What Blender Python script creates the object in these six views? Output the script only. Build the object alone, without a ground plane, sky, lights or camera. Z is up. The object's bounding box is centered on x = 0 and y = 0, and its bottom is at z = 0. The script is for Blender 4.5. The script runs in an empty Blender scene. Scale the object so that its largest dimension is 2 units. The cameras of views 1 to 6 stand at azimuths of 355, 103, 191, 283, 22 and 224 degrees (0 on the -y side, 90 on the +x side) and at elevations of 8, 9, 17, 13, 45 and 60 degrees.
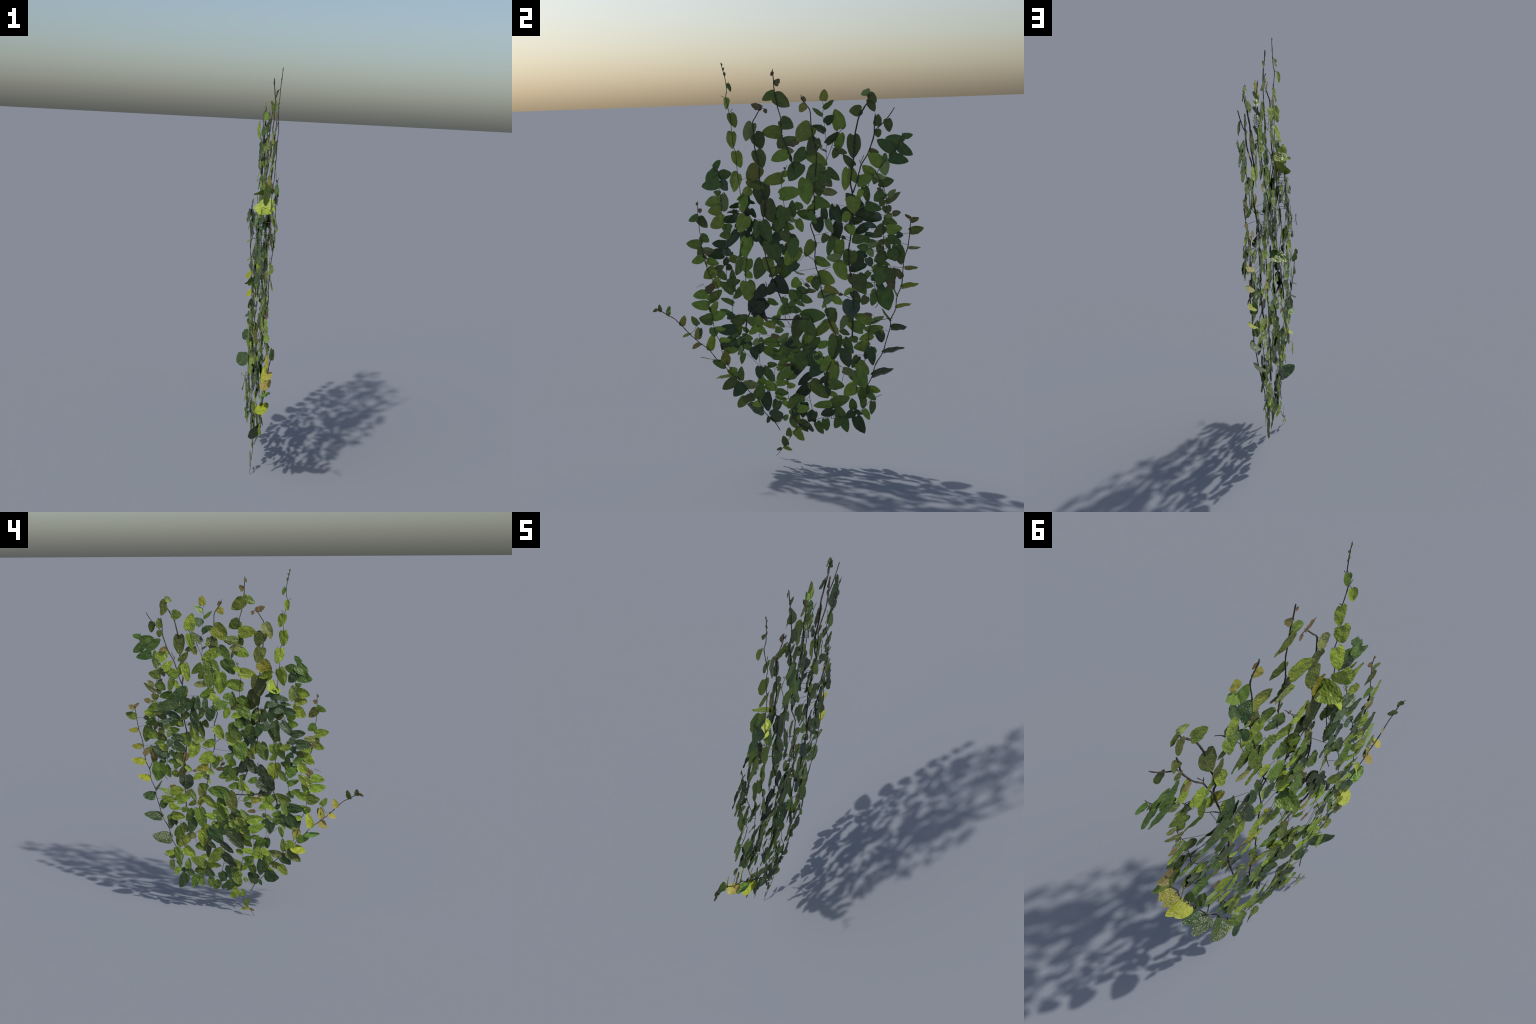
"""A climbing plant grown flat against a vanished wall: woody shoots fan out in
the y-z plane and carry short-stalked, blunt heart-shaped leaves.

Every shoot is a tapering, knobbly tube along a hand-placed spine of (x, y, z)
points in mm.  Every leaf sits on a shoot:
    (place along the shoot 0..1, mm to its left, pointing direction in degrees
     (0 = +y, 90 = up), length mm, width mm, tone, tilt, stand-off, lift)
tilt turns the blade about its own midrib, upwards when positive; stand-off is how
many mm it sits off its usual place (6 mm on the -x side of the wood) towards +x; lift raises its tip towards -x (degrees).
"""
import bpy, math, random
from mathutils import Vector, Matrix, noise

rng = random.Random(41)

# ------------------------------------------------------------------ materials
# tone -> (blade colour, second colour in the mottling, roughness, vein strength)
TONES = {
    "fresh_green":  ((0.178, 0.248, 0.022), (0.104, 0.168, 0.016), 0.44, 1.0),
    "lime":         ((0.205, 0.270, 0.026), (0.130, 0.195, 0.018), 0.46, 0.8),
    "leaf_green":   ((0.088, 0.138, 0.015), (0.050, 0.092, 0.012), 0.42, 1.0),
    "grass_green":  ((0.105, 0.155, 0.018), (0.065, 0.112, 0.014), 0.42, 1.0),
    "bright_green": ((0.085, 0.180, 0.024), (0.058, 0.135, 0.020), 0.42, 0.7),
    "deep_green":   ((0.036, 0.066, 0.016), (0.022, 0.045, 0.012), 0.42, 1.0),
    "emerald":      ((0.060, 0.114, 0.018), (0.040, 0.082, 0.014), 0.44, 0.9),
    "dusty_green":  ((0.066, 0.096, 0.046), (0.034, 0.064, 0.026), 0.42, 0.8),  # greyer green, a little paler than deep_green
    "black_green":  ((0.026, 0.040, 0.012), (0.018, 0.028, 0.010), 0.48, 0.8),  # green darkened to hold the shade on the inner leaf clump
    "pale_green":   ((0.180, 0.230, 0.062), (0.115, 0.168, 0.036), 0.48, 0.8),
    "olive":        ((0.082, 0.098, 0.014), (0.052, 0.070, 0.011), 0.48, 1.0),
    "olive_green":  ((0.145, 0.178, 0.020), (0.095, 0.125, 0.016), 0.46, 1.0),
    "olive_pale":   ((0.175, 0.185, 0.055), (0.118, 0.135, 0.034), 0.48, 0.8),
    "olive_brown":  ((0.130, 0.105, 0.032), (0.086, 0.076, 0.020), 0.52, 0.8),
    "olive_leaf":   ((0.088, 0.108, 0.022), (0.058, 0.080, 0.016), 0.48, 0.9),
    "yellow":       ((0.265, 0.285, 0.014), (0.180, 0.220, 0.012), 0.46, 0.7),
    "ochre_green":  ((0.215, 0.205, 0.022), (0.145, 0.155, 0.018), 0.48, 0.9),
    "ochre":        ((0.230, 0.200, 0.032), (0.160, 0.146, 0.022), 0.50, 0.8),
    "brown":        ((0.135, 0.090, 0.036), (0.080, 0.052, 0.024), 0.58, 0.6),
}


def new_material(name):
    mat = bpy.data.materials.new(name)
    mat.use_nodes = True
    nt = mat.node_tree
    nt.nodes.clear()
    out = nt.nodes.new("ShaderNodeOutputMaterial")
    bsdf = nt.nodes.new("ShaderNodeBsdfPrincipled")
    nt.links.new(bsdf.outputs[0], out.inputs[0])
    return mat, nt, bsdf


def math_node(nt, op, a, b=None, clamp=False):
    n = nt.nodes.new("ShaderNodeMath")
    n.operation = op
    n.use_clamp = clamp
    for k, v in ((0, a), (1, b)):
        if v is None:
            continue
        if isinstance(v, (int, float)):
            n.inputs[k].default_value = v
        else:
            nt.links.new(v, n.inputs[k])
    return n.outputs[0]


def mix_colour(nt, fac, a, b, blend="MIX"):
    n = nt.nodes.new("ShaderNodeMix")
    n.data_type = "RGBA"
    n.blend_type = blend
    for sock, v in ((n.inputs[0], fac), (n.inputs[6], a), (n.inputs[7], b)):
        if isinstance(v, (int, float)):
            sock.default_value = v
        elif isinstance(v, tuple):
            sock.default_value = (*v, 1.0)
        else:
            nt.links.new(v, sock)
    return n.outputs[2]


def ramp(nt, fac, lo, hi):
    n = nt.nodes.new("ShaderNodeMapRange")
    n.interpolation_type = "SMOOTHSTEP"
    nt.links.new(fac, n.inputs[0])
    n.inputs[1].default_value, n.inputs[2].default_value = lo, hi
    return n.outputs[0]


def noise_tex(nt, vec, scale, detail=3.0):
    n = nt.nodes.new("ShaderNodeTexNoise")
    n.inputs["Scale"].default_value = scale
    n.inputs["Detail"].default_value = detail
    nt.links.new(vec, n.inputs["Vector"])
    return n.outputs[0]


def leaf_material(tone, veined=True):
    """Blade colour in leaf-local coordinates: midrib on x = 0, y from stalk to tip."""
    base, second, rough, vein_strength = TONES[tone]
    second = tuple(0.35 * a + 0.65 * b for a, b in zip(base, second))
    mat, nt, bsdf = new_material("leaf_" + tone + ("" if veined else "_small"))
    tc = nt.nodes.new("ShaderNodeTexCoord").outputs["Object"]
    info = nt.nodes.new("ShaderNodeObjectInfo")
    rnd = info.outputs["Random"]
    if veined:
        shift = nt.nodes.new("ShaderNodeVectorMath")
        shift.operation = "MULTIPLY_ADD"
        nt.links.new(tc, shift.inputs[0])
        shift.inputs[1].default_value = (1, 1, 1)
        comb = nt.nodes.new("ShaderNodeCombineXYZ")
        nt.links.new(math_node(nt, "MULTIPLY", rnd, 37.0), comb.inputs[2])
        nt.links.new(comb.outputs[0], shift.inputs[2])
        vec = shift.outputs[0]
        scale = 1.0
    else:
        vec = tc
        scale = 24.0
    blotch = noise_tex(nt, vec, 3.2 * scale, 4.0)
    col = mix_colour(nt, ramp(nt, blotch, 0.38, 0.66), base, second)
    fine = noise_tex(nt, vec, 26.0 * scale, 3.0)
    light = tuple(min(1.0, c * 1.35 + 0.012) for c in base)
    col = mix_colour(nt, math_node(nt, "MULTIPLY", ramp(nt, fine, 0.52, 0.74), 0.45), col, light)
    # rusty nicks and yellowing patches
    rust = math_node(nt, "MULTIPLY", ramp(nt, noise_tex(nt, vec, 6.5 * scale, 5.0), 0.71, 0.77), 0.45)
    col = mix_colour(nt, rust, col, (0.11, 0.075, 0.025))
    height = fine
    if veined:
        sep = nt.nodes.new("ShaderNodeSeparateXYZ")
        nt.links.new(tc, sep.inputs[0])
        ax = math_node(nt, "ABSOLUTE", sep.outputs[0])
        rib = math_node(nt, "SUBTRACT", 1.0, ramp(nt, ax, 0.008, 0.030))
        # lateral veins leave the midrib at a slant and bend towards the tip
        slant = math_node(nt, "SUBTRACT", sep.outputs[1], math_node(nt, "MULTIPLY", ax, 0.75))
        wob = math_node(nt, "MULTIPLY", noise_tex(nt, vec, 5.0, 2.0), 0.05)
        phase = math_node(nt, "MULTIPLY", math_node(nt, "ADD", slant, wob), 2 * math.pi * 7.0)
        wave = math_node(nt, "COSINE", phase)
        lat = ramp(nt, wave, 0.90, 1.0)
        veins = math_node(nt, "MAXIMUM", rib, math_node(nt, "MULTIPLY", lat, 0.4))
        pale = tuple(min(1.0, c * 1.5 + 0.02) for c in base)
        col = mix_colour(nt, math_node(nt, "MULTIPLY", veins, 0.28 * vein_strength), col, pale)
        quilt = math_node(nt, "MULTIPLY", wave, -0.03)
        height = math_node(nt, "ADD", math_node(nt, "MULTIPLY", fine, 0.12),
                           math_node(nt, "ADD", quilt, math_node(nt, "MULTIPLY", noise_tex(nt, vec, 9.0, 1.0), 1.1)))
    # each leaf a little lighter, darker, yellower
    hsv = nt.nodes.new("ShaderNodeHueSaturation")
    nt.links.new(col, hsv.inputs["Color"])
    nt.links.new(math_node(nt, "ADD", math_node(nt, "MULTIPLY", rnd, 0.024), 0.488), hsv.inputs["Hue"])
    r2 = math_node(nt, "FRACT", math_node(nt, "MULTIPLY", rnd, 17.31))
    nt.links.new(math_node(nt, "ADD", math_node(nt, "MULTIPLY", r2, 0.44), 0.80), hsv.inputs["Value"])
    nt.links.new(hsv.outputs[0], bsdf.inputs["Base Color"])
    nt.links.new(math_node(nt, "ADD", math_node(nt, "MULTIPLY", blotch, 0.22), rough - 0.15), bsdf.inputs["Roughness"])
    bsdf.inputs["Specular IOR Level"].default_value = 0.42
    bump = nt.nodes.new("ShaderNodeBump")
    bump.inputs["Strength"].default_value = 0.30
    bump.inputs["Distance"].default_value = 0.03 if veined else 0.002
    nt.links.new(height, bump.inputs["Height"])
    nt.links.new(bump.outputs[0], bsdf.inputs["Normal"])
    return mat


def bark_material(name, dark, brown, pale):
    mat, nt, bsdf = new_material(name)
    tc = nt.nodes.new("ShaderNodeTexCoord").outputs["Object"]
    a = noise_tex(nt, tc, 60.0, 4.0)
    b = noise_tex(nt, tc, 210.0, 3.0)
    col = mix_colour(nt, ramp(nt, a, 0.42, 0.62), dark, brown)
    col = mix_colour(nt, math_node(nt, "MULTIPLY", ramp(nt, b, 0.56, 0.72), 0.6), col, pale)
    nt.links.new(col, bsdf.inputs["Base Color"])
    bsdf.inputs["Roughness"].default_value = 0.75
    bump = nt.nodes.new("ShaderNodeBump")
    bump.inputs["Strength"].default_value = 0.6
    bump.inputs["Distance"].default_value = 0.002
    nt.links.new(b, bump.inputs["Height"])
    nt.links.new(bump.outputs[0], bsdf.inputs["Normal"])
    return mat


BARK = bark_material("bark", (0.022, 0.016, 0.012), (0.060, 0.044, 0.032), (0.17, 0.13, 0.095))
STALK = bark_material("leaf_stalk", (0.045, 0.042, 0.018), (0.085, 0.075, 0.030), (0.15, 0.11, 0.06))
LEAF_MAT = {}


def leaf_mat(tone, veined=True):
    key = (tone, veined)
    if key not in LEAF_MAT:
        LEAF_MAT[key] = leaf_material(tone, veined)
    return LEAF_MAT[key]


# ------------------------------------------------------------------ leaf blades
HALF_WIDTH = [(0.0, 0.20), (0.03, 0.33), (0.09, 0.43), (0.18, 0.485), (0.29, 0.505), (0.42, 0.50),
              (0.56, 0.462), (0.68, 0.40), (0.80, 0.30), (0.90, 0.185), (0.96, 0.095), (1.0, 0.0)]
ROWS, COLS = 18, 12


def half_width(t):
    for (t0, w0), (t1, w1) in zip(HALF_WIDTH, HALF_WIDTH[1:]):
        if t <= t1:
            f = (t - t0) / (t1 - t0)
            return w0 + (w1 - w0) * f
    return 0.0


def blade(seed, ragged=False):
    """Unit leaf: 1 long, 1 wide, blunt heart shape with sunken midrib and quilted fields."""
    r = random.Random(seed)
    cup, curl, bend = r.uniform(-0.10, 0.22), r.uniform(-0.14, 0.05), r.uniform(-0.05, 0.05)
    lobe = r.uniform(0.03, 0.10)
    skew = r.uniform(-0.08, 0.08)
    quilt = r.uniform(0.001, 0.005)
    off = Vector((r.uniform(0, 50), r.uniform(0, 50), 0))
    verts, faces = [], []
    for i in range(ROWS + 1):
        s = i / ROWS
        t = s * s * (3 - 2 * s) * 0.5 + s * 0.5
        for j in range(COLS + 1):
            q = 2 * j / COLS - 1
            edge = 1 + 0.11 * noise.noise(off + Vector((q * 0.9, t * 3.2, 3)))
            if ragged:
                edge -= 0.42 * max(0.0, noise.noise(off + Vector((2 * (1 if q > 0 else -1), t * 6.5, 9))) + 0.08)
            x = q * half_width(t) * edge
            y = t - lobe * (abs(q) ** 2.0) * (1 - t) ** 4
            x += skew * math.sin(math.pi * t) + bend * t * t
            field = math.cos(2 * math.pi * 7.0 * (y - 0.75 * abs(x)))
            z = (cup * x * x * 1.6 + curl * t * t + 0.10 * abs(x) * (0.5 - t)
                 + 0.022 * (1 - math.exp(-abs(x) * 22)) - quilt * field * min(1.0, abs(x) * 8) * (1 - t)
                 + 0.055 * noise.noise(off + Vector((x * 3.2, y * 3.2, 0))) + 0.020 * noise.noise(off + Vector((x * 9, y * 9, 4))))
            verts.append((x, y, z))
    w = COLS + 1
    for i in range(ROWS):
        for j in range(COLS):
            a = i * w + j
            if i == ROWS - 1:
                if j == 0:
                    continue
            faces.append((a, a + 1, a + w + 1, a + w))
    return verts, faces


BLADES = [blade(s) for s in range(100, 109)] + [blade(s, True) for s in range(200, 204)]
SHARED = {}


def blade_mesh(index, tone):
    key = (index, tone)
    if key not in SHARED:
        v, f = BLADES[index]
        me = bpy.data.meshes.new("leaf")
        me.from_pydata(v, [], f)
        me.validate()
        me.polygons.foreach_set("use_smooth", [True] * len(me.polygons))
        me.materials.append(leaf_mat(tone))
        SHARED[key] = me
    return SHARED[key]


# ------------------------------------------------------------------ wood
def add_tube(verts, faces, mats, path, radii, sides, mat_index, knobs=0.0):
    n0 = len(verts)
    side0 = Vector((1, 0, 0))
    for i, p in enumerate(path):
        a, b = path[max(0, i - 1)], path[min(len(path) - 1, i + 1)]
        d = (b - a)
        d = d.normalized() if d.length > 1e-9 else Vector((0, 0, 1))
        u = (side0 - d * side0.dot(d)).normalized()
        v = d.cross(u)
        for k in range(sides):
            ang = 2 * math.pi * k / sides
            o = u * math.cos(ang) + v * math.sin(ang)
            rad = radii[i]
            if knobs:
                rad *= 1 + knobs * noise.noise(p * 90 + o * 0.8) + knobs * 1.2 * max(0.0, noise.noise(p * 45))
            verts.append(p + o * rad)
    for i in range(len(path) - 1):
        for k in range(sides):
            a = n0 + i * sides + k
            b = n0 + i * sides + (k + 1) % sides
            faces.append((a, b, b + sides, a + sides))
            mats.append(mat_index)
    faces.append(tuple(n0 + k for k in reversed(range(sides))))
    faces.append(tuple(n0 + (len(path) - 1) * sides + k for k in range(sides)))
    mats += [mat_index, mat_index]


def smooth_path(points, step=0.006):
    """Catmull-Rom through the control points, resampled."""
    if len(points) == 2:
        points = [points[0], (points[0] + points[1]) / 2, points[1]]
    out = []
    for i in range(len(points) - 1):
        p0, p1 = points[max(0, i - 1)], points[i]
        p2, p3 = points[i + 1], points[min(len(points) - 1, i + 2)]
        n = max(2, int((p2 - p1).length / step))
        for k in range(n):
            t = k / n
            out.append(0.5 * (2 * p1 + (p2 - p0) * t + (2 * p0 - 5 * p1 + 4 * p2 - p3) * t * t
                              + (3 * p1 - p0 - 3 * p2 + p3) * t ** 3))
    out.append(points[-1])
    return out


plant = bpy.data.objects.new("climbing_plant", None)
plant.empty_display_size = 0.1
plant.location = (-0.005, -0.066, 0.0)
plant["label"] = "flat climbing plant with small heart-shaped green leaves on thin woody stems"
plant["category"] = "climbing plant"
bpy.context.scene.collection.objects.link(plant)

FULL = 1.045      # blades run a little past the measured stalk-to-tip span
LEAVES = []      # (area, shoot object, matrix, blade index, tone)


def shoot(radius_mm, spine, leaves):
    """One woody shoot with its leaves."""
    pts = [Vector((x * 0.001, y * 0.001, z * 0.001)) for x, y, z in spine]
    path = smooth_path(pts)
    # cumulative length along the straight control polygon, for placing leaves
    seg = [(pts[i + 1] - pts[i]).length for i in range(len(pts) - 1)]
    total = sum(seg)

    def on_spine(t):
        d = t * total
        for i, s in enumerate(seg):
            if d <= s or i == len(seg) - 1:
                f = d / s if s > 0 else 0
                tang = (pts[i + 1] - pts[i]).normalized()
                return pts[i] + (pts[i + 1] - pts[i]) * f, tang
            d -= s

    verts, faces, mats = [], [], []
    r = radius_mm * 0.00054
    radii = []
    phase = rng.uniform(0, 100)
    for i, p in enumerate(path):
        f = i / max(1, len(path) - 1)
        ends = min(1.0, 0.55 + min(f, 1 - f) * 12 * max(1.0, total * 3))
        radii.append(r * ends)
    wander = [Vector((0.0025 * noise.noise(Vector((phase, i * 0.05, 0))),
                      0.0012 * noise.noise(Vector((phase, i * 0.11, 5))),
                      0)) if 0 < i < len(path) - 1 else Vector() for i in range(len(path))]
    add_tube(verts, faces, mats, [p + w for p, w in zip(path, wander)], radii, 8, 0, 0.30)
    placed = []
    for t, left, direction, length, width, tone, *more in leaves:
        tilt, stand_off, lift = (list(more) + [0, 0, 0])[:3]
        node, tang = on_spine(t)
        normal = Vector((0, -tang.z, tang.y))
        base = node + normal * (left * 0.001)
        base.x = node.x - 0.006 + stand_off * 0.001 + rng.uniform(-0.002, 0.002)
        a = math.radians(direction)
        axis = Vector((0, math.cos(a), math.sin(a)))
        roll = math.radians(tilt + rng.gauss(0, 6))
        pitch = math.radians(lift + rng.gauss(0, 5))
        face = Vector((-1, 0, 0))
        cross = Vector((0, -axis.z, axis.y))
        if cross.z < 0:
            cross = -cross
        face = (face * math.cos(roll) + cross * math.sin(roll)).normalized()
        axis = (axis * math.cos(pitch) + face * math.sin(pitch)).normalized()
        face = (face - axis * face.dot(axis)).normalized()
        across = axis.cross(face)
        L, W = length * 0.001 * FULL / math.cos(math.radians(lift)), width * 0.001 * FULL * 1.05
        basis = Matrix((across, axis, face)).transposed().to_4x4()
        size = Matrix.Diagonal((W, L, (L + W) / 2, 1.0))
        m = Matrix.Translation(base) @ basis @ size
        ragged = tone == "brown" or (tone == "olive_brown" and rng.random() < 0.5)
        index = rng.randrange(9, 13) if ragged else rng.randrange(9)
        placed.append((L * W, m, index, tone))
        # stalk from the wood to the blade, arriving along the midrib
        start = node - tang * min(0.006, 0.3 * (base - node).length)
        gap = (base - start).length
        knee = base - axis * min(0.012, 0.45 * gap)
        stalk = smooth_path([start, start.lerp(knee, 0.6), knee, base + axis * L * 0.04], 0.004)
        n = len(stalk)
        thick = 0.0010
        add_tube(verts, faces, mats, stalk, [thick * (1.15 - 0.45 * i / n) for i in range(n)], 5, 1)
    kind = "shoot" if total > 0.08 else "twig"
    me = bpy.data.meshes.new(kind)
    me.from_pydata([tuple(v) for v in verts], [], faces)
    me.materials.append(BARK)
    me.materials.append(STALK)
    me.polygons.foreach_set("material_index", mats)
    me.polygons.foreach_set("use_smooth", [True] * len(me.polygons))
    me.update()
    ob = bpy.data.objects.new(kind, me)
    bpy.context.scene.collection.objects.link(ob)
    ob.parent = plant
    ob.matrix_parent_inverse = Matrix.Translation(plant.location).inverted()
    for area, m, index, tone in placed:
        LEAVES.append((area, ob, m, index, tone))


# ------------------------------------------------------------------ the shoots
shoot(5.5, [(29, 471, 1730), (32, 466, 1681), (32, 463, 1630), (33, 446, 1575), (28, 425, 1532), (24, 398, 1486), (31, 378, 1412), (36, 358, 1355)], [
    (0.443, 4.4, -14, 43, 26, "olive_brown", 0, 6),
    (0.859, 3.5, 19, 77, 51, "lime", 0, 5),
])

shoot(4.2, [(39, 562, 1757), (38, 539, 1723), (36, 505, 1685), (33, 471, 1655)], [
    (0.462, 4.3, -79, 59, 38, "olive", 0, 11),
    (0.879, -9.3, 81, 54, 36, "olive"),
    (0.959, 2.5, -81, 38, 32, "olive", 0, -3),
])

shoot(3.0, [(29, 414, 1537), (25, 396, 1501)], [])

shoot(3.0, [(27, 392, 1516), (24, 398, 1490)], [])

shoot(6.3, [(36, 435, 1783), (34, 413, 1750), (34, 393, 1716), (31, 380, 1665), (32, 372, 1627), (34, 368, 1576), (28, 364, 1525), (26, 356, 1482), (31, 348, 1404), (36, 356, 1347), (20, 344, 1166), (24, 331, 1077), (23, 332, 1001), (22, 346, 906), (21, 348, 824), (13, 344, 731), (7, 338, 641)], [
    (-0.017, -0.7, -71, 62, 37, "olive"),
    (0.037, -5.2, -172, 58, 50, "leaf_green", 0, 5),
    (0.143, -5.5, -93, 107, 62, "olive", 0, 8),
    (0.268, 5.4, 133, 71, 35, "olive"),
    (0.28, -13.3, -64, 79, 40, "fresh_green", 0, 5),
    (0.282, -17.5, -102, 101, 47, "fresh_green", 0, 4),
    (0.393, 5, -89, 78, 66, "fresh_green", 0, 14),
    (0.402, -24.4, -65, 57, 28, "ochre_green", 0, 2),
    (0.446, -88.9, -74, 93, 39, "deep_green", 0, -42),
    (0.467, 5, 175, 65, 60, "deep_green", 0, -38),
    (0.468, -59.9, -59, 57, 35, "deep_green", 0, -40),
    (0.468, -8.2, -134, 52, 41, "fresh_green", 0, 6),
    (0.518, 72, -149, 68, 40, "deep_green", 0, -23),
    (0.547, 67.3, -11, 81, 24, "dusty_green", 0, -17),
    (0.559, 36.8, -131, 42, 32, "olive_green", 0, 6),
    (0.571, 14.2, 0, 68, 45, "leaf_green", 0, 14),
    (0.574, -46.3, -31, 24, 15, "deep_green", 0, -31),
    (0.586, -50.6, -96, 101, 49, "lime", 0, 4),
    (0.623, 12.6, -106, 78, 65, "leaf_green", 0, 4),
    (0.658, -42.9, 172, 65, 41, "pale_green", 0, 9),
    (0.673, -53.9, -67, 93, 58, "lime", 0, 11),
    (0.724, -6.6, -72, 56, 30, "olive_brown", 0, 5),
    (0.728, 33.7, -80, 89, 68, "olive", 0, 11),
    (0.737, 53, -139, 51, 31, "pale_green", 0, 2),
    (0.756, 45.3, -131, 72, 32, "pale_green", 0, 4),
    (0.772, 37.7, -58, 53, 37, "leaf_green", 0, 6),
    (0.791, -7, -142, 46, 26, "lime", 0, 5),
    (0.801, -4.3, -52, 66, 37, "olive", 0, 5),
    (0.836, -7.6, -91, 89, 78, "dusty_green", 0, 5),
    (0.911, -33.6, -115, 72, 33, "pale_green", 0, 6),
    (0.939, -4.4, 126, 46, 25, "olive", 0, 4),
    (1.012, 26.5, 172, 47, 32, "leaf_green"),
])

shoot(3.4, [(38, 448, 1827), (36, 435, 1783)], [
    (-0.126, -2.2, -165, 43, 30, "pale_green", 0, 3),
    (0.071, -3.8, -54, 53, 33, "olive"),
])

shoot(1.9, [(34, 222, 1799), (34, 227, 1768), (33, 221, 1730), (30, 228, 1693), (29, 231, 1642), (26, 235, 1600), (25, 232, 1557), (25, 234, 1515), (25, 226, 1472), (25, 222, 1451)], [
    (0.001, 1.8, 79, 52, 39, "ochre_green"),
    (0.107, 1.6, 32, 59, 34, "leaf_green", 50),
    (0.199, -2.6, 141, 57, 32, "leaf_green", 50, 6),
    (0.31, 5.5, 41, 52, 51, "deep_green", 50, 4),
    (0.434, -4, 144, 66, 46, "deep_green", 55, 5),
    (0.586, 1.8, 41, 77, 46, "deep_green", 50, 5),
    (0.701, 0.5, 148, 33, 38, "deep_green", 72, 5),
    (0.882, -20.8, -140, 98, 61, "leaf_green", 0, 5),
    (0.934, 8.6, -44, 77, 38, "leaf_green"),
    (1.006, -21.8, -51, 82, 51, "leaf_green", 0, 5),
    (1.102, -2.6, -47, 36, 25, "brown", 0, 5),
])

shoot(2.3, [(25, 331, 1681), (23, 311, 1663), (23, 298, 1646), (22, 271, 1612), (24, 255, 1570), (25, 238, 1527), (25, 233, 1510)], [
    (0.173, -11, 102, 94, 58, "fresh_green", 0, -13),
    (0.261, 1.7, -99, 82, 50, "fresh_green", 0, -6),
    (0.622, 33.4, -121, 50, 36, "olive"),
    (0.662, 37.6, -15, 42, 26, "olive", 0, 5),
])

shoot(4.6, [(40, 121, 1831), (41, 123, 1810), (42, 146, 1781), (40, 163, 1751), (35, 164, 1689), (32, 174, 1621), (28, 185, 1558), (26, 183, 1498), (24, 177, 1447), (21, 168, 1388), (5, 166, 1279), (5, 162, 1231), (12, 146, 1200), (21, 163, 1145), (25, 169, 1109), (25, 164, 1038), (25, 171, 984), (23, 180, 962), (20, 189, 918), (21, 192, 877), (19, 209, 809), (13, 220, 737), (11, 226, 715), (8, 259, 646), (5, 268, 595), (6, 247, 541), (18, 210, 461), (17, 211, 362)], [
    (0.009, 2.1, -43, 28, 20, "brown", 0, 5),
    (0.035, -1.1, -134, 46, 36, "ochre", 0, 9),
    (0.105, -0.7, -135, 99, 81, "olive_green"),
    (0.147, 12.4, -116, 91, 56, "olive", 0, 5),
    (0.163, 11.8, -46, 33, 25, "pale_green", 0, 4),
    (0.179, -47.4, -144, 77, 55, "leaf_green", 0, 5),
    (0.198, -42.2, -27, 105, 54, "fresh_green", 0, 6),
    (0.266, 10.4, -141, 36, 25, "leaf_green", 0, 5),
    (0.275, 4.6, -79, 86, 65, "leaf_green", 0, 5),
    (0.278, -42.3, -89, 121, 73, "fresh_green", 0, 5),
    (0.315, 47.1, -8, 65, 37, "olive_pale", 0, 5),
    (0.341, -3.5, -25, 88, 50, "fresh_green", 0, 7),
    (0.359, 18.2, -158, 62, 36, "fresh_green"),
    (0.377, -67.9, 117, 42, 36, "leaf_green", 0, 12),
    (0.383, -24.8, -62, 66, 30, "leaf_green", 0, 11),
    (0.396, -4.6, 167, 85, 52, "leaf_green", 0, -15),
    (0.405, 89.6, 93, 77, 32, "deep_green", 0, -22),
    (0.405, 47.1, 89, 70, 34, "deep_green", 0, -12),
    (0.405, 62.5, -67, 70, 33, "pale_green", 0, -3),
    (0.405, 10.9, -85, 71, 54, "deep_green", 0, -23),
    (0.467, 63.2, -121, 47, 35, "olive", 0, -2),
    (0.48, -7.6, -119, 86, 50, "fresh_green", 0, 4),
    (0.541, 2.4, -20, 78, 43, "fresh_green", 0, 6),
    (0.573, -99.6, -120, 28, 72, "grass_green", 0, 9, 72),
    (0.595, -8.9, -21, 89, 66, "fresh_green", 0, -5),
    (0.596, -29.3, -77, 71, 44, "leaf_green", 0, 6),
    (0.605, -63.2, 40, 38, 26, "yellow", 0, 9),
    (0.638, 14.7, -18, 75, 41, "ochre_green", 0, 5),
    (0.655, 15.5, -148, 46, 37, "pale_green", 0, 5),
    (0.693, -3.7, -127, 22, 15, "lime", 0, 5),
    (0.725, -7.2, 24, 56, 45, "leaf_green", 0, 8),
    (0.755, -5.6, -136, 98, 47, "fresh_green", 0, -3),
    (0.757, 0.4, -54, 71, 37, "ochre_green", 0, 5),
    (0.759, 8.5, 75, 71, 38, "olive", 0, 5),
    (0.792, 32.2, -30, 51, 27, "olive", 0, 6),
    (0.807, -1.8, -101, 123, 64, "leaf_green", 0, -7),
    (0.819, 34, -59, 84, 42, "leaf_green", 0, 5),
    (0.839, 32.8, -80, 96, 57, "deep_green", 0, 8),
    (0.888, -7, -131, 79, 58, "fresh_green", 0, 13),
    (0.936, -7.6, -58, 53, 27, "olive", 0, 4),
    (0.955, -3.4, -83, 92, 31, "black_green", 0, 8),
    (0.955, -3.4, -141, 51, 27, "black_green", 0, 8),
    (0.975, 10.1, 0, 75, 52, "leaf_green", 0, 27),
    (1.008, 10.4, -12, 38, 27, "fresh_green", 0, 7),
])

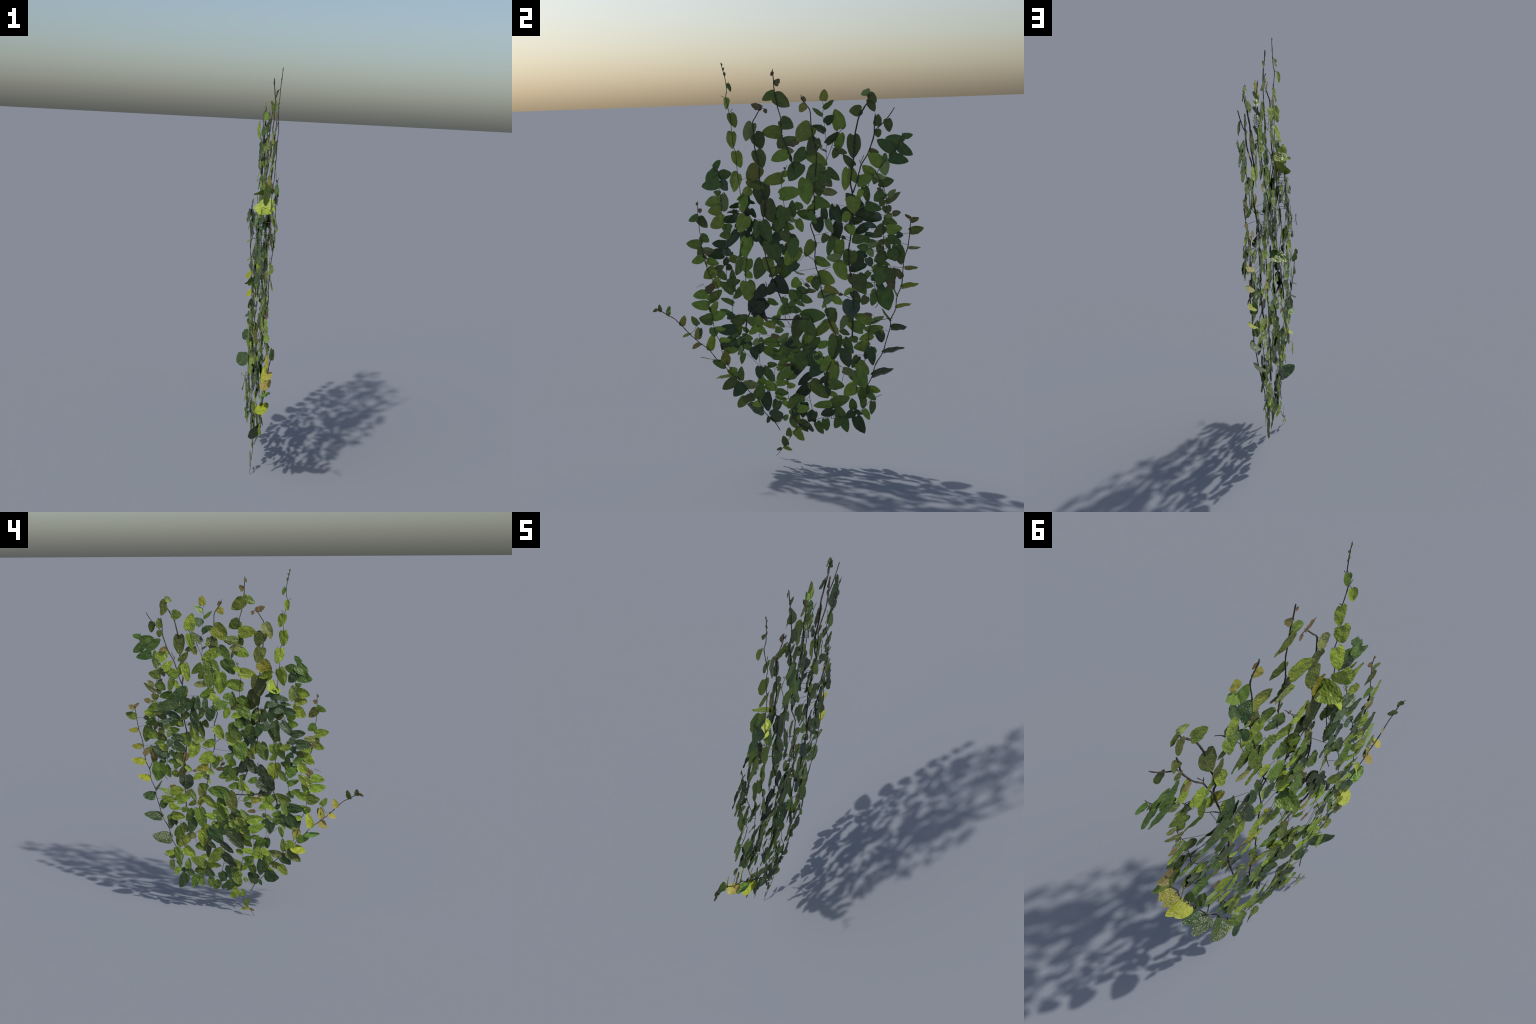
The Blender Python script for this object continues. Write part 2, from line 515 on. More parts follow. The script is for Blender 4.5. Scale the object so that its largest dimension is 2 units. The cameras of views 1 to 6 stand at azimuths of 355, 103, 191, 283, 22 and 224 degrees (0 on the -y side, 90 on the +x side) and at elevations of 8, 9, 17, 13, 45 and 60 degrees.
shoot(4.2, [(26, -18, 1957), (31, -13, 1906), (38, -8, 1852), (39, 5, 1774), (37, 16, 1728), (33, 20, 1657), (32, 24, 1628), (29, 53, 1552), (24, 66, 1501), (19, 78, 1433)], [
    (0.026, -0.1, -115, 21, 16, "brown", 0, 4),
    (0.144, 2.8, 46, 37, 30, "olive_brown", 0, 6),
    (0.214, 0.9, -155, 69, 40, "leaf_green", 0, 6),
    (0.227, -6.3, -40, 92, 60, "olive_green", 0, 3),
    (0.458, 1, -35, 71, 56, "leaf_green", 0, 4),
    (0.572, -2.9, 178, 100, 63, "fresh_green", 0, -7),
    (0.623, 1.2, -119, 53, 41, "olive", 0, 6),
    (0.651, -9.5, 7, 79, 46, "pale_green", 0, -8),
    (0.706, 21.9, 20, 47, 26, "brown", 0, 3),
    (0.712, -27.5, -11, 60, 36, "olive_pale", 0, 7),
    (0.766, -4.2, -161, 85, 53, "fresh_green", 0, 22),
    (0.781, -1.7, -73, 42, 16, "olive"),
    (0.88, 41.1, -128, 100, 72, "leaf_green", 0, 7),
])

shoot(5.1, [(42, -87, 1762), (39, -105, 1733), (35, -122, 1704), (32, -119, 1651), (32, -115, 1571), (29, -98, 1491), (23, -99, 1428), (25, -89, 1369), (32, -74, 1325), (35, -86, 1230), (24, -97, 1162), (25, -83, 1052), (31, -57, 957), (31, -23, 867), (30, -3, 810)], [
    (-0.017, 5.9, 156, 54, 33, "brown", 0, 3),
    (0.07, -3.4, -114, 89, 53, "olive_pale"),
    (0.123, 1.6, -61, 77, 62, "olive", 0, -3),
    (0.206, 5.7, -72, 87, 62, "olive", 0, 3),
    (0.286, -5, -130, 87, 73, "ochre_green", 0, -4),
    (0.356, -35.5, -115, 26, 76, "fresh_green", 0, 21, 74),
    (0.365, 7.6, -96, 115, 78, "olive", 0, 3),
    (0.46, 7.7, -76, 108, 69, "olive", 0, 12),
    (0.465, 1.2, -99, 75, 42, "olive", 0, 6),
    (0.563, -4.1, -69, 105, 59, "leaf_green", 0, 14),
    (0.566, 0.5, -83, 71, 32, "olive_pale", 0, 5),
    (0.567, -25.3, -98, 82, 36, "leaf_green", 0, 11),
    (0.611, -5.8, 10, 59, 34, "leaf_green", 0, 4),
    (0.633, -17.3, -76, 76, 44, "deep_green", 0, -50),
    (0.669, 29.6, -66, 104, 81, "leaf_green", 0, 13),
    (0.725, 47.4, -122, 62, 39, "deep_green", 0, 5),
    (0.75, 2.3, -70, 91, 51, "lime", 0, 5),
    (0.756, -20.6, -109, 102, 62, "leaf_green", 0, 8),
    (0.761, 49.9, -53, 50, 35, "deep_green", 0, 4),
    (0.817, 46.8, -136, 71, 35, "olive", 0, 3),
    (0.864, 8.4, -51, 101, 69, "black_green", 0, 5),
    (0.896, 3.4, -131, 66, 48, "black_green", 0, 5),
    (0.974, 25.3, -109, 32, 36, "leaf_green", 0, 13),
])

shoot(2.3, [(42, -87, 1766), (42, -71, 1772), (41, -55, 1768)], [
    (0.852, -1.6, -62, 22, 20, "brown", 0, 5),
])

shoot(3.0, [(39, -268, 1997), (37, -256, 1951), (35, -251, 1923), (34, -247, 1894), (33, -246, 1858), (29, -252, 1829), (33, -239, 1764), (38, -229, 1714), (35, -229, 1664), (34, -220, 1585), (34, -213, 1568), (32, -209, 1489), (27, -210, 1460), (24, -202, 1396), (26, -198, 1359), (28, -184, 1281), (19, -173, 1183), (10, -175, 1089), (9, -181, 1046), (20, -190, 965), (24, -189, 920), (19, -203, 829)], [
    (0.013, 1.3, 103, 12, 7, "olive_leaf", 0, 5),
    (0.03, 2.1, 60, 10, 7, "leaf_green", 0, 5),
    (0.034, 1, 119, 10, 7, "olive_leaf", 0, 5),
    (0.043, 2.5, -82, 19, 11, "leaf_green", 0, 5),
    (0.089, 3.4, -76, 39, 24, "leaf_green", 20, 0, 15),
    (0.145, -1.1, -98, 54, 32, "lime", -20, -5, 15),
    (0.212, 4.9, -78, 68, 45, "fresh_green", 20, 7, 15),
    (0.286, -1.3, -96, 79, 55, "fresh_green", -20, -2, 15),
    (0.369, 0, -86, 82, 56, "fresh_green", 20, 3, 15),
    (0.461, -1.9, -117, 94, 71, "lime", -20, -9, 15),
    (0.493, 44, -29, 92, 50, "grass_green", 0, 5),
    (0.546, 12.8, -35, 29, 80, "lime", 0, 22, 72),
    (0.556, 14.7, -92, 81, 48, "fresh_green", 0, 14),
    (0.618, 21, -57, 51, 26, "deep_green", 0, -41),
    (0.638, -13.8, -69, 91, 47, "deep_green", 0, -37),
    (0.64, 5.8, -113, 85, 68, "fresh_green", 0, 15),
    (0.67, 26.2, -59, 67, 37, "deep_green", 0, -37),
    (0.707, -15.2, -96, 91, 46, "deep_green", 0, -31),
    (0.721, 13.9, -42, 56, 47, "dusty_green", 0, -33),
    (0.733, -0.1, -98, 100, 55, "fresh_green", 0, 13),
    (0.742, 14.3, -125, 96, 47, "leaf_green", 0, 6),
    (0.821, -28.6, -107, 95, 47, "leaf_green", 0, -5),
    (0.825, 5.1, -103, 72, 56, "fresh_green", 0, 6),
    (0.884, 2.9, -43, 42, 33, "lime", 0, 3),
    (0.922, 6, -85, 94, 70, "fresh_green", 0, 8),
    (0.961, -22.6, -128, 66, 36, "leaf_green", 0, -17),
])

shoot(2.1, [(35, -234, 1908), (34, -240, 1892)], [])

shoot(2.1, [(30, -276, 1840), (28, -255, 1827)], [])

shoot(2.1, [(33, -219, 1776), (34, -234, 1756)], [])

shoot(2.1, [(35, -250, 1669), (34, -234, 1662)], [])

shoot(2.1, [(34, -194, 1578), (34, -207, 1567)], [])

shoot(2.5, [(36, -337, 1507), (36, -328, 1495), (36, -322, 1482), (35, -303, 1461), (37, -301, 1422), (37, -299, 1371), (38, -293, 1270), (26, -289, 1220), (16, -282, 1187)], [
    (0.064, 0.8, 50, 49, 30, "emerald"),
    (0.144, 7.2, -146, 78, 55, "emerald", 0, 5),
    (0.2, 1.6, 13, 65, 47, "emerald", 0, 5),
    (0.271, 5.3, -50, 61, 47, "dusty_green", 0, 4),
    (0.279, 1.6, -163, 95, 57, "emerald", 0, 12),
    (0.462, -0.2, 166, 36, 25, "leaf_green"),
    (0.569, -5.7, -170, 77, 55, "lime", 0, 3),
    (0.709, -2.7, -177, 66, 50, "lime", 0, 12),
    (0.712, -2.5, 81, 89, 54, "pale_green", 0, 6),
    (0.778, 2.6, -111, 37, 20, "lime", 0, 6),
    (0.85, -12, -142, 67, 56, "lime", 0, 7),
])

shoot(3.0, [(19, -422, 1328), (26, -421, 1263), (22, -419, 1191), (16, -414, 1132), (16, -414, 1093), (13, -398, 1019), (17, -378, 948), (14, -344, 903), (14, -334, 868)], [
    (0.021, -1.4, -116, 15, 12, "brown", 0, 4),
    (0.118, 3, 40, 25, 22, "brown", 0, 6),
    (0.162, -1, -153, 54, 32, "leaf_green", 0, 5),
    (0.179, -3.4, -48, 66, 44, "olive", 0, -2),
    (0.375, -1, -32, 51, 41, "leaf_green"),
    (0.474, 0, 171, 75, 47, "fresh_green"),
    (0.514, 0.1, -129, 40, 29, "olive", 0, 7),
    (0.535, -4.6, 1, 60, 33, "olive_pale"),
    (0.578, -20.6, -26, 40, 25, "olive_brown"),
    (0.582, 10.2, 26, 42, 18, "brown", 0, 3),
    (0.598, -4.9, -152, 61, 40, "fresh_green", 0, 15),
    (0.643, 0.3, -73, 32, 12, "ochre_green", 0, 5),
    (0.651, 5.5, -13, 62, 37, "fresh_green", 0, -6),
    (0.756, 36.9, -143, 77, 54, "fresh_green", 0, 7),
    (0.772, 35.5, 28, 50, 32, "olive"),
    (0.831, 43.4, -44, 57, 37, "leaf_green", 0, -2),
    (0.912, 26.8, -138, 65, 51, "fresh_green", 0, 4),
])

shoot(1.3, [(13, -453, 882), (14, -431, 898), (15, -416, 900), (13, -403, 884)], [
    (1.346, -11.3, 47, 63, 39, "olive_brown", 0, 5),
])

shoot(1.3, [(14, -422, 898), (15, -411, 906)], [])

shoot(1.3, [(14, -433, 896), (13, -423, 887)], [])

shoot(2.3, [(27, -184, 1337), (28, -201, 1294), (27, -223, 1252), (21, -229, 1211), (13, -244, 1174), (2, -268, 1133), (-7, -287, 1084), (-8, -294, 1019), (17, -287, 922), (18, -256, 889), (18, -261, 819), (23, -264, 773), (25, -275, 733), (17, -264, 695)], [
    (-0.007, -3.8, -83, 56, 39, "deep_green", 0, -39),
    (0.019, 14.9, -18, 40, 18, "deep_green", 0, -41),
    (0.054, -5.1, -167, 68, 34, "deep_green", 40, -38),
    (0.088, 0.7, -29, 61, 36, "dusty_green", 0, -38),
    (0.115, -10.7, -175, 58, 30, "deep_green", 55, -36),
    (0.115, -24.8, -106, 32, 25, "deep_green", 0, -35),
    (0.142, -15.4, -37, 58, 39, "dusty_green", 0, -35),
    (0.174, -17.2, -175, 69, 40, "deep_green", 0, -34),
    (0.192, 4.1, -59, 50, 40, "olive", 0, 5),
    (0.246, -15.1, 165, 51, 42, "leaf_green", 0, 6),
    (0.257, 17.8, -131, 99, 44, "dusty_green", 0, -26),
    (0.305, -6.5, 178, 53, 39, "leaf_green", 0, 5),
    (0.388, -6.7, 171, 74, 43, "deep_green", 0, -2),
    (0.426, -22, -33, 46, 40, "dusty_green", 0, -9),
    (0.456, 18.3, 59, 17, 15, "deep_green", 0, -13),
    (0.46, -26.8, -179, 81, 53, "deep_green", 0, -25),
    (0.477, 12.4, -16, 59, 39, "fresh_green", 0, -7),
    (0.484, 4.9, -124, 42, 29, "deep_green", 0, -8),
    (0.547, -7.5, -19, 33, 32, "deep_green", 0, -20),
    (0.658, -3.4, 9, 67, 37, "leaf_green", 0, 16),
    (0.709, -3.1, 89, 90, 35, "leaf_green", 0, 5),
    (0.756, -3.7, 139, 82, 49, "leaf_green", 0, -6),
    (0.837, 1.6, 155, 67, 32, "leaf_green", 0, 5),
    (0.905, 9, -136, 43, 32, "deep_green", 0, 8),
    (0.918, -5.9, 153, 57, 27, "leaf_green"),
    (0.992, -3.9, 30, 90, 52, "leaf_green"),
    (1.038, 2.4, -175, 99, 53, "deep_green", 0, 4),
])

shoot(3.0, [(14, -334, 868), (13, -354, 829), (14, -389, 808), (20, -381, 750), (17, -382, 782), (22, -371, 727), (20, -361, 659), (20, -343, 618), (21, -334, 594), (26, -325, 547), (26, -299, 486), (25, -283, 463)], [
    (0.131, -37.6, -175, 76, 47, "fresh_green", 0, -4),
    (0.163, -6.9, 36, 85, 44, "fresh_green", 0, -6),
    (0.198, -2.2, 176, 89, 47, "fresh_green"),
    (0.385, -0.7, 52, 67, 35, "fresh_green", 0, 6),
    (0.427, -0.1, -175, 48, 30, "grass_green", 0, 6),
    (0.437, 1.5, 15, 75, 47, "fresh_green", 0, 5),
    (0.48, -2.8, 166, 70, 49, "grass_green", 0, 5),
    (0.546, -4.8, -85, 46, 45, "leaf_green", 0, 5),
    (0.562, 4.1, 2, 54, 27, "fresh_green", 0, 5),
    (0.687, 1.9, 0, 59, 30, "lime", 0, 5),
    (0.751, -2.8, 13, 38, 32, "black_green", 0, 5),
    (0.787, 11.8, 2, 74, 39, "fresh_green", 0, 5),
    (1.002, 3, 1, 31, 19, "fresh_green", 0, 5),
])

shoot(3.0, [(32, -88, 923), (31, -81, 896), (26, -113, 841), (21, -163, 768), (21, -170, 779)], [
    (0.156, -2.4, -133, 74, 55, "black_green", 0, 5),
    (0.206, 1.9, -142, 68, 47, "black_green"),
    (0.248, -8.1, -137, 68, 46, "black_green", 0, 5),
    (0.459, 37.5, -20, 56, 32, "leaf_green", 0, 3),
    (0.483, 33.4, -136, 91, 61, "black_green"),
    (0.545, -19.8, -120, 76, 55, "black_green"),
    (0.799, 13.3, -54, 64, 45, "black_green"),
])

shoot(2.5, [(21, 40, 1497), (11, 10, 1440), (18, 7, 1401), (17, 8, 1406), (27, 20, 1293), (26, 25, 1236), (23, 43, 1158), (24, 77, 1112)], [
    (0.057, -0.4, 128, 13, 11, "brown"),
    (0.136, -5.7, 11, 36, 31, "lime", 0, -10),
    (0.168, 3.1, -170, 94, 54, "lime", 0, 2),
    (0.39, -14.6, 8, 105, 60, "lime", 0, 11),
    (0.537, 3, -109, 128, 77, "leaf_green", 0, 14),
    (0.609, -40.3, 29, 48, 35, "leaf_green", 0, -10),
    (0.615, -42.1, 23, 58, 36, "leaf_green", 0, 15),
    (0.658, 6, 49, 29, 23, "brown", 0, 4),
    (0.66, 27.3, 84, 80, 40, "leaf_green"),
    (0.666, 13.4, -29, 40, 27, "olive_pale", 0, 3),
    (0.673, -30.3, -127, 67, 48, "leaf_green", 0, -20),
    (0.679, 2.3, -176, 59, 47, "leaf_green", 0, -20),
    (0.715, 54.7, -72, 65, 37, "lime", 0, -2),
    (0.736, -24.9, -22, 58, 37, "fresh_green", 0, -18),
    (0.8, -27.3, -67, 61, 46, "olive", 0, 15),
    (0.813, -32.3, -138, 87, 48, "deep_green", 0, 6),
    (0.843, -12.5, -134, 55, 40, "leaf_green", 0, -30),
    (0.878, -12.9, -49, 58, 40, "leaf_green", 0, -25),
    (0.918, 3.4, -92, 102, 55, "leaf_green", 0, 14),
    (0.926, -59, -132, 55, 35, "deep_green", 0, 5),
    (0.968, -21.9, -131, 76, 48, "leaf_green", 0, -25),
])

shoot(2.7, [(39, 599, 1641), (38, 590, 1615), (37, 569, 1568), (36, 553, 1551), (35, 531, 1523), (34, 499, 1491), (33, 475, 1449), (34, 485, 1426), (37, 508, 1377), (36, 505, 1388), (41, 518, 1329), (40, 517, 1290), (37, 504, 1211), (31, 500, 1123), (28, 501, 1069), (23, 473, 1009), (25, 453, 918), (29, 471, 826), (26, 454, 795)], [
    (0.021, 4.1, 6, 48, 28, "emerald", 0, 2),
    (0.047, 15.9, 164, 83, 46, "emerald"),
    (0.07, -0.4, -36, 81, 46, "emerald"),
    (0.093, 4.4, 153, 99, 54, "emerald", 0, 2),
    (0.146, 2.3, -11, 89, 48, "emerald", 0, -2),
    (0.172, -7.3, 79, 34, 24, "leaf_green", 0, 5),
    (0.176, -4.7, -85, 68, 50, "pale_green", 0, 3),
    (0.198, -2.3, 139, 79, 56, "lime", 0, 5),
    (0.249, -18.7, 139, 69, 47, "lime", 0, -18),
    (0.249, -17.9, -13, 59, 26, "pale_green", 0, 2),
    (0.249, -4.8, -102, 49, 32, "olive", 0, 3),
    (0.294, -12.3, 6, 71, 46, "leaf_green", 0, -4),
    (0.358, -29.7, 46, 19, 18, "brown", 0, 8),
    (0.377, -3.1, -142, 60, 48, "leaf_green", 0, 9),
    (0.403, 12.8, 47, 47, 26, "olive_pale", 0, 3),
    (0.414, -12.4, -119, 36, 31, "olive", 0, 10),
    (0.429, 0.7, 35, 79, 28, "olive_pale", 0, -8),
    (0.447, 1.5, -83, 36, 41, "olive", 0, 5),
    (0.486, 35.1, 13, 38, 27, "olive_brown", 0, -8),
    (0.49, 33.2, -171, 38, 22, "pale_green", 0, 3),
    (0.504, -52.6, -35, 41, 30, "dusty_green", 0, -42),
    (0.519, -2.7, -19, 64, 41, "leaf_green", 0, 3),
    (0.551, 2.7, -135, 72, 44, "olive", 0, 6),
    (0.567, 15.6, 2, 71, 47, "fresh_green", 0, 10),
    (0.611, 21.3, -19, 66, 43, "leaf_green", 0, 14),
    (0.618, 11.5, -70, 55, 26, "olive", 0, 8),
    (0.632, -72, 165, 59, 33, "leaf_green", 0, -5),
    (0.633, 1.9, -159, 33, 26, "olive", 0, 6),
    (0.637, -76.4, -13, 52, 37, "pale_green", 0, -5),
    (0.655, -12.5, -112, 39, 35, "olive"),
    (0.663, -75.3, 178, 53, 35, "leaf_green", 0, -4),
    (0.676, 38, -69, 55, 49, "leaf_green", 0, 23),
    (0.69, 15.9, -26, 61, 47, "fresh_green", 0, 8),
    (0.694, 15, -151, 65, 47, "olive", 0, 7),
    (0.711, -74.9, -57, 42, 32, "pale_green"),
    (0.74, -76, -166, 74, 43, "deep_green", 0, -16),
    (0.751, -9.2, -12, 62, 24, "leaf_green", 0, 4),
    (0.755, 52.6, -124, 100, 46, "dusty_green", 0, 7),
    (0.759, -59.9, -70, 45, 35, "dusty_green", 0, -16),
    (0.773, -69.6, -153, 84, 51, "deep_green", 0, -20),
    (0.774, 18.6, -99, 84, 61, "leaf_green", 0, 14),
    (0.797, -20.4, 17, 57, 39, "fresh_green", 0, 2),
    (0.805, 59.9, -70, 72, 41, "olive_brown", 0, 7),
    (0.812, -34.4, -129, 59, 27, "leaf_green"),
    (0.84, -19.3, 7, 54, 31, "dusty_green", 0, 3),
    (0.863, -51.9, -2, 47, 30, "leaf_green", 0, 4),
    (0.866, 14.4, -41, 48, 30, "deep_green", 0, 6),
    (0.897, 40.7, -80, 108, 77, "leaf_green", 0, 7),
    (0.901, -0.3, -103, 76, 42, "leaf_green", 0, 2),
    (0.924, -50, -122, 45, 37, "olive", 0, 4),
])

shoot(2.5, [(34, 438, 1407), (36, 426, 1372), (37, 425, 1315), (32, 404, 1294), (24, 365, 1253), (19, 342, 1210)], [
    (0.123, -17.7, -76, 75, 35, "leaf_green", 0, 4),
    (0.161, -27.1, -112, 47, 27, "lime", 0, 4),
    (0.47, 5.2, -19, 78, 41, "leaf_green", 0, 5),
    (0.658, 1.4, 129, 101, 56, "deep_green", 0, -37),
    (0.738, -7.8, -23, 125, 64, "deep_green", 0, -35),
    (0.882, 65.5, -17, 56, 28, "dusty_green", 0, -23),
    (1.002, -11.1, 5, 69, 37, "deep_green", 0, -29),
    (1.028, 0.3, -72, 52, 38, "fresh_green", 0, 14),
    (1.097, -14.2, -44, 59, 35, "olive", 0, 3),
    (1.137, -56.1, -104, 116, 48, "deep_green", 0, -29),
])

shoot(1.9, [(23, 196, 1117), (24, 171, 1113)], [
    (-2.477, -16.4, -106, 94, 37, "leaf_green", 0, 2),
])

shoot(2.7, [(25, 162, 1029), (25, 134, 1048), (25, 107, 1067), (24, 77, 1093)], [
    (0.572, 59.2, -133, 55, 35, "deep_green", 0, 5),
    (0.993, -1.1, -123, 109, 71, "lime", 15, 5),
    (1.062, 86.2, -103, 101, 74, "leaf_green", 0, -14),
])

shoot(2.3, [(28, 245, 999), (26, 208, 983), (24, 178, 971)], [])

shoot(2.3, [(21, 342, 838), (21, 291, 859), (21, 236, 857), (20, 204, 840)], [
    (0.468, -0.8, -8, 21, 16, "brown", 0, 5),
    (0.698, 14.5, -35, 61, 36, "lime"),
    (0.723, 0.6, -126, 65, 35, "pale_green", 0, 5),
])

shoot(1.9, [(30, 111, 860), (35, 67, 823), (24, 61, 770), (19, 69, 730)], [
    (-0.207, -37.1, -28, 28, 18, "brown", 0, 5),
    (-0.164, -69.5, -142, 52, 49, "fresh_green", 0, 9),
    (-0.115, -7.2, -5, 45, 22, "olive_brown", 0, 5),
    (-0.002, 2.9, 140, 60, 41, "leaf_green", 0, 4),
    (0.141, -0.4, -25, 58, 41, "leaf_green", 0, 7),
    (0.261, 3.5, 130, 66, 48, "leaf_green", 0, 6),
    (0.375, -7, -146, 40, 27, "leaf_green", 0, 6),
    (0.375, -14, 108, 55, 38, "leaf_green", 0, 11),
    (0.379, 0.4, -28, 46, 24, "leaf_green", 0, 5),
    (0.643, -32.4, -15, 59, 37, "leaf_green", 0, 6),
])

shoot(4.2, [(-4, 629, 1213), (3, 622, 1141), (6, 613, 1087), (7, 595, 1025), (17, 589, 951), (18, 582, 901), (19, 560, 847), (23, 554, 791), (24, 530, 736), (24, 528, 701), (20, 506, 629), (18, 488, 569), (17, 452, 506), (12, 433, 443), (11, 408, 393), (11, 404, 351), (11, 418, 360)], [
    (-0.018, -2.2, 145, 32, 21, "brown", 30),
    (0, -0.9, 27, 43, 30, "olive_brown", 30),
    (0.052, -0.4, 14, 67, 39, "grass_green", 20),
    (0.066, -59.2, -12, 31, 29, "black_green", 0, 45),
    (0.127, -51.2, -76, 94, 52, "leaf_green", 0, 38),
    (0.139, 3.9, 2, 58, 39, "ochre_green", 50),
    (0.249, 8, 11, 62, 40, "ochre_green", 50),
    (0.253, -59.6, -92, 71, 61, "olive", 0, 28),
    (0.301, -0.5, 124, 53, 34, "olive_brown", -20),
    (0.353, 5.6, 13, 82, 43, "yellow", 50),
    (0.405, -2.8, 121, 52, 34, "leaf_green", 70),
    (0.466, 3.9, 12, 73, 44, "yellow", 50),
    (0.541, -4.3, 129, 71, 34, "leaf_green", 65),
    (0.583, 6.7, 5, 72, 55, "deep_green", 50, 0, 10),
    (0.607, -33.8, -180, 89, 44, "fresh_green", 0, -5),
    (0.725, 7, 3, 100, 59, "deep_green", 50, 0, 10),
    (0.875, 2.3, -8, 101, 70, "deep_green", 38, 0, 24),
    (0.936, -7.3, -108, 96, 51, "leaf_green", 0, -5),
    (0.958, 9.6, -14, 55, 34, "lime", 0, -26),
    (0.99, 2, -41, 54, 33, "leaf_green", 0, -3),
])

shoot(3.0, [(23, 541, 746), (13, 435, 713), (6, 417, 619), (5, 400, 532), (7, 387, 495), (13, 354, 392), (12, 375, 305)], [
    (0.18, -39.1, 163, 38, 21, "brown", 0, 11),
    (0.209, -5.4, 26, 68, 26, "pale_green", 0, 5),
    (0.209, -10.6, 163, 86, 52, "fresh_green", 0, 6),
    (0.268, 44.6, -76, 54, 46, "deep_green", -25, 11),
    (0.29, -35.3, 157, 85, 54, "fresh_green", 0, 3),
    (0.319, 14.2, -160, 69, 37, "fresh_green", 0, -2),
    (0.439, 9, -176, 77, 49, "fresh_green", 0, -2),
    (0.441, 12.5, -79, 87, 42, "deep_green", -25, 12),
    (0.448, 22.4, -41, 30, 27, "leaf_green", 0, 4),
    (0.484, 7.4, -110, 41, 28, "black_green", 0, 4),
    (0.549, -36, -120, 63, 35, "olive", 0, 7),
    (0.596, -20.8, -73, 78, 44, "leaf_green", 0, 6),
    (0.62, -29.5, -43, 76, 53, "fresh_green", 0, 15),
    (0.678, -15.6, -70, 91, 70, "fresh_green", 0, 15),
    (0.729, -42.6, -40, 84, 49, "olive_green", 0, 11),
    (0.831, 1.9, -141, 82, 57, "lime", 0, 5),
    (0.968, 18.5, -97, 52, 32, "leaf_green"),
])

shoot(1.7, [(23, 293, 454), (33, 284, 411)], [])

shoot(2.7, [(15, 287, 487), (10, 234, 515), (9, 190, 530), (9, 150, 569)], [
    (-0.052, 10.5, -16, 67, 37, "olive_pale", 0, 7),
    (0.288, -0.5, -91, 110, 49, "lime", 0, 5),
    (0.553, 6.5, -136, 118, 70, "deep_green", 0, 5),
    (0.927, -2.2, -81, 62, 45, "fresh_green", 0, 8),
    (1.043, -24.1, 15, 64, 38, "fresh_green", 0, -3),
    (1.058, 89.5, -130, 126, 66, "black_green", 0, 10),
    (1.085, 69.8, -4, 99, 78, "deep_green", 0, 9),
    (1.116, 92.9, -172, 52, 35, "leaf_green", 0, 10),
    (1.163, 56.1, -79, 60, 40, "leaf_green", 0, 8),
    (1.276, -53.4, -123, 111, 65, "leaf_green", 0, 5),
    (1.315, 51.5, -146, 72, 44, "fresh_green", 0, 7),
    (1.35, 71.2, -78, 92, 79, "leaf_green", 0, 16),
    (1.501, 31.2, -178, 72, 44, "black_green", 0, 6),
    (1.518, 66.6, -157, 91, 45, "fresh_green", 0, 5),
    (1.537, 19.3, -149, 126, 77, "leaf_green", 0, 16),
])

shoot(2.3, [(-2, 481, 347), (1, 456, 337), (6, 429, 322), (11, 403, 294), (12, 376, 267), (13, 339, 260), (17, 284, 239), (19, 242, 222), (23, 192, 225), (27, 155, 216), (25, 109, 201), (24, 71, 181), (23, 52, 164), (20, 31, 138), (19, 13, 111), (17, -4, 89), (17, -2, 92), (11, -25, 55), (3, -67, 2)], [
    (0.089, 12.4, -98, 65, 30, "olive_leaf", 0, 5),
    (0.179, 7.1, -60, 57, 30, "fresh_green", 0, 5),
    (0.243, 29.3, -67, 95, 55, "deep_green", 0, 5),
    (0.246, -3.3, -21, 45, 27, "deep_green", 0, 5),
    (0.249, 6.1, -145, 49, 40, "deep_green", 0, 5),
    (0.253, -5.6, 93, 62, 38, "grass_green", 0, -2),
    (0.341, -10.8, -157, 37, 27, "leaf_green", 0, 6),
    (0.343, 4.7, -75, 86, 45, "leaf_green", 0, -7),
    (0.37, 10.7, -111, 60, 40, "grass_green"),
    (0.371, -46.8, -27, 64, 41, "leaf_green", 0, 7),
    (0.415, -41.7, -151, 69, 46, "deep_green", 0, 6),
    (0.429, -70.4, 23, 98, 55, "grass_green"),
    (0.432, -69.8, -177, 84, 37, "fresh_green", 0, 4),
    (0.467, 7.8, -87, 62, 39, "leaf_green", 0, 5),
    (0.542, 15, -61, 66, 40, "leaf_green", 0, 5),
    (0.612, 20.2, -44, 36, 17, "deep_green", 0, 5),
    (0.618, 6.3, -54, 53, 24, "deep_green"),
    (0.639, 12.5, -63, 25, 17, "black_green", 0, 5),
    (0.639, -15.8, -178, 63, 24, "olive_brown", 0, 5),
    (0.646, -19.6, -28, 51, 31, "leaf_green", 0, 6),
    (0.699, -10, -22, 40, 17, "ochre_green", 0, 5),
    (0.728, -4.1, -45, 69, 42, "fresh_green", 0, 5),
    (0.795, -12.9, 80, 44, 29, "grass_green", 0, 5),
    (0.882, 7.8, 109, 51, 32, "olive_leaf"),
    (0.906, -0, -19, 46, 19, "ochre_green"),
    (0.925, -4.2, -158, 28, 15, "brown"),
])

shoot(2.5, [(8, 120, 385), (14, 118, 323), (23, 130, 258), (25, 109, 201)], [
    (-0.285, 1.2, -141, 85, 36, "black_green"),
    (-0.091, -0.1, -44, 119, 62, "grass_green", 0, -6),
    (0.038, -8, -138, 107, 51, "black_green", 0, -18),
    (0.33, -27.6, 177, 63, 34, "leaf_green", 0, 8),
    (0.428, -32.3, -100, 83, 47, "deep_green", 0, 2),
    (0.683, 10.6, -117, 61, 44, "deep_green"),
    (0.769, -17.9, -56, 65, 35, "deep_green", 0, 5),
])

